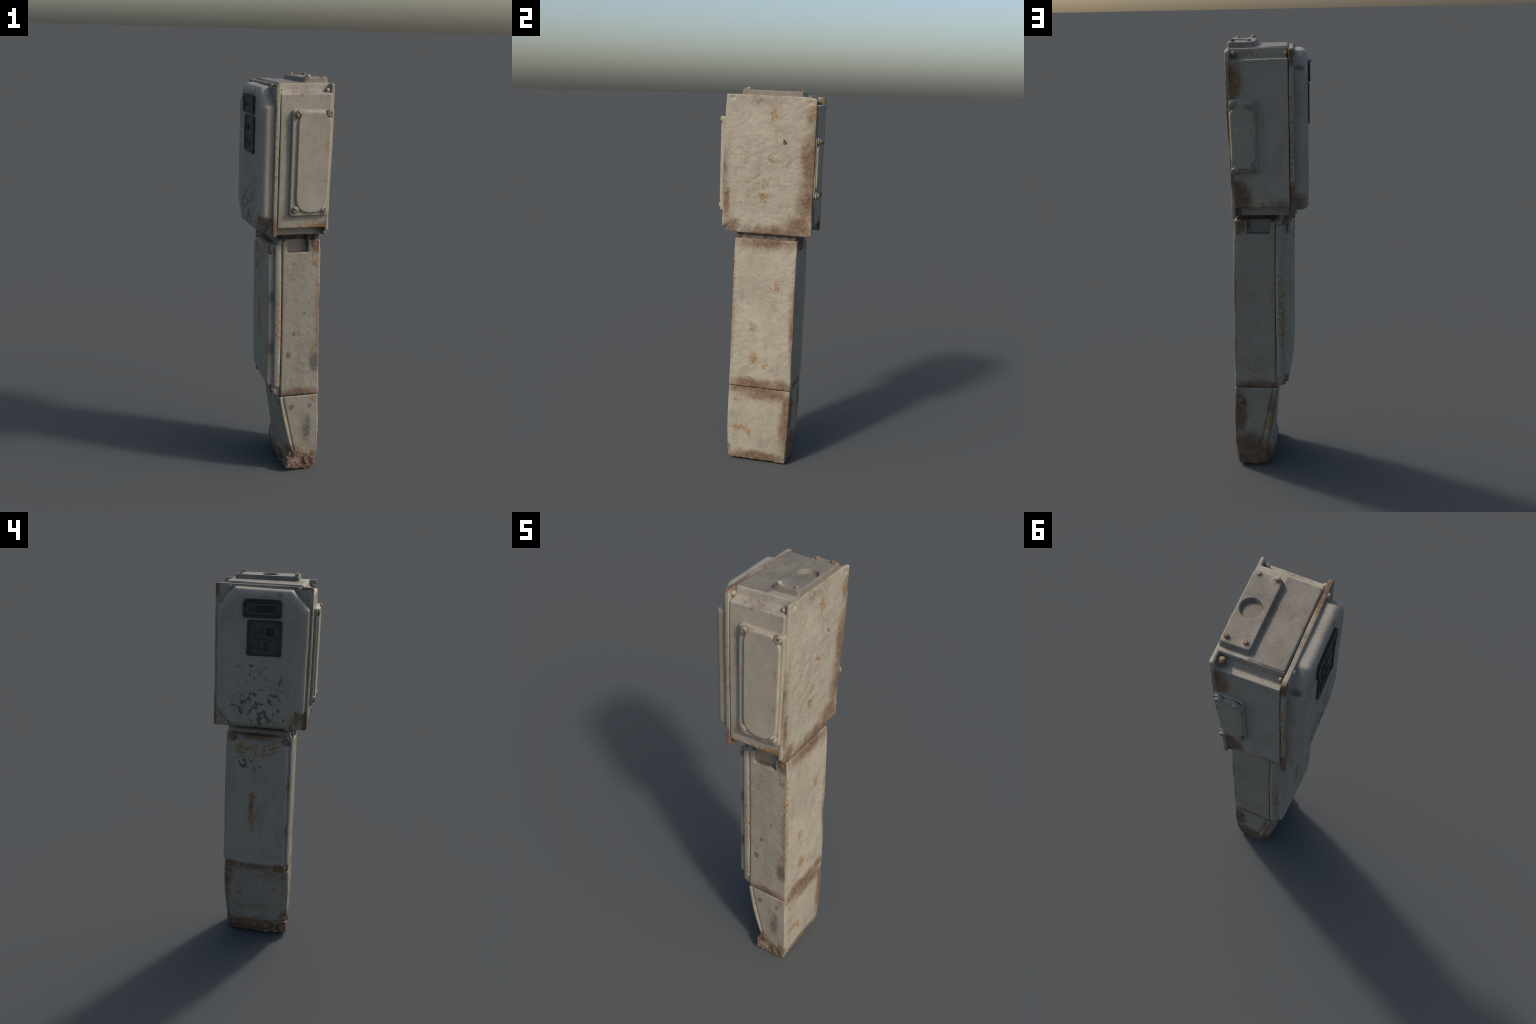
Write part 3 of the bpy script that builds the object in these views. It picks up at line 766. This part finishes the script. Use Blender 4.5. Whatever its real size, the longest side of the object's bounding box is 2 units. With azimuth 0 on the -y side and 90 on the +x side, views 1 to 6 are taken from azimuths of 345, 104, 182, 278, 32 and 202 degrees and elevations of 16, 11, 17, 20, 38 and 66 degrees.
for x, y, z in ((-.076, .140, 1.187), (-.084, -.144, 1.181)):
    fix('bolt', ME_cup, (x, y, z), (-1, 0, 0), pcover, 1.2)

# hinge strip beneath the door
strip = sheet_part('hinge_strip', [box(-.049, -.02, -.152, .155, .424, .49, .005), box(-.069, -.03, -.152, -.096, .432, .486, .008),
        box(-.069, -.03, .079, .158, .432, .486, .008), box(-.057, -.03, -.10, .085, .424, .436, .004)],
        M_postcover, root, .0028, dents(.0022, 35, 121), post_warp)
for y in (-.155, .137):
    fix('hinge_knuckle', ME_rivet, (-.057, y - .008, .456), (-1, 0, 0), strip, .95)

# ----------------------------------------------------------------- skirt --
def skirt_front(y, z):
    """front panel x: bowed in plan and raked back towards the ground"""
    c = np.interp(z, [0, .1, .2, .3, .42], [.012, .000, -.012, -.020, -.030])
    e = np.interp(z, [0, .1, .15, .3, .42], [.060, .046, .032, -.008, -.028])
    t = np.clip(np.abs(y) / .165, 0, 1) ** 3.4
    k = np.where(y > 0, .65, 1.0)
    return c + (e - c) * t * k
def skirt_relief(V, N):
    x, y, z = V.T
    out = np.zeros_like(V)
    w = np.clip((.168 - x) / .193, 0, 1)
    out[:, 0] = w * (skirt_front(y, z) + .025)
    back = smooth(.4, .8, N[:, 0])
    low = smooth(.16, .03, z)
    d = .0008 * fbm(V, 30, 4, 131) + back * (.0026 * fbm(V, (8, 8, 10), 3, 133) + .0012 * fbm(V, (30, 30, 36), 3, 134)) + low * (1 - .7 * back) * .007 * fbm(V, 34, 4, 135)
    d += .012 * smooth(.5, .9, -N[:, 1]) * np.maximum(0, fbm(V, 30, 3, 137)) * bump(V, (.05, -.165, .06), (.10, .06, .09))
    out += N * d[:, None]
    # slanted fold along both sides where the front panel is lapped over
    xf = np.interp(z, [.1, .4], [.055, -.008])
    g = np.exp(-(((x + out[:, 0]) - xf) / .0035) ** 2) * smooth(.1, .14, z)
    rr = np.exp(-(((x + out[:, 0]) - xf + .018) / .009) ** 2) * smooth(.11, .15, z)
    sgn = np.sign(y) * smooth(.12, .16, np.abs(y))
    out[:, 1] += sgn * (rr * .0035 - g * .005)
    return out
skirt = sheet_part('skirt', [box(-.025, .168, -.165, .165, .010, .4205, .008, .002)], M_skirt, root, .0028, skirt_relief, post_warp,
           split=[('skirt_back_panel', lambda C: C[:, 0] > curve(C[:, 2], PB) - .010, M_postback)])
skirt = skirt[0]
fix('rivet', ME_rivet, (.148, .151, .353), (0, 1, 0), skirt, 1.0)
fix('rivet', ME_rivet, (-.022, -.166, .385), (-1, 0, .05), skirt, .8)

# torn toe plates at the ground
def toe(y0, y1, ztop, xoff, seed, name):
    def make():
        loops = []
        for y in np.linspace(y0, y1, 14):
            t = abs(y) / .165
            xb = xoff + .030 * t ** 2.2 * (1.2 if y > 0 else .9)
            zt = ztop + .006 * math.sin(y * 60 + seed)
            prof = [(xb + .004, zt), (xb - .006, zt - .004), (xb - .010, zt - .03), (xb - .004, .045), (xb + .010, .014), (xb + .035, .003),
                    (xb + .09, .001), (xb + .09, .03), (xb + .04, .05), (xb + .03, zt - .02)]
            loops.append(np.array([(a, y, b) for a, b in prof]))
        return loft(loops)
    def rel(V, N):
        d = .0045 * fbm(V, 35, 4, seed) + .003 * fbm(V, 90, 2, seed + 5)
        o = N * d[:, None]
        o[:, 2] = np.maximum(o[:, 2], -V[:, 2])
        return o
    return sheet_part(name, [make()], M_toe, root, .0028, rel)
M_toe = paint('toe_rust', (0.20, 0.172, 0.132), (0.24, 0.208, 0.162),
    ochre=[((0, 0, .08), (.1, .2, .04), .8)], brown=[((.02, -.02, .03), (.3, .45, .10), 1.6)], bare=[((-.02, 0, .118), (.05, .2, .015), .9)], bump=.6)
toe(-.106, .130, .118, .002, 151, 'toe_plate')
toe(-.182, -.112, .102, .008, 163, 'toe_plate')
sheet_part('rust_clump', [box(.015, .09, -.192, -.17, .012, .080, .010), box(.012, .04, -.186, -.15, .02, .085, .010)], M_rust, root, .0028,
           lambda V, N: N * (.008 * fbm(V, 38, 4, 171))[:, None])
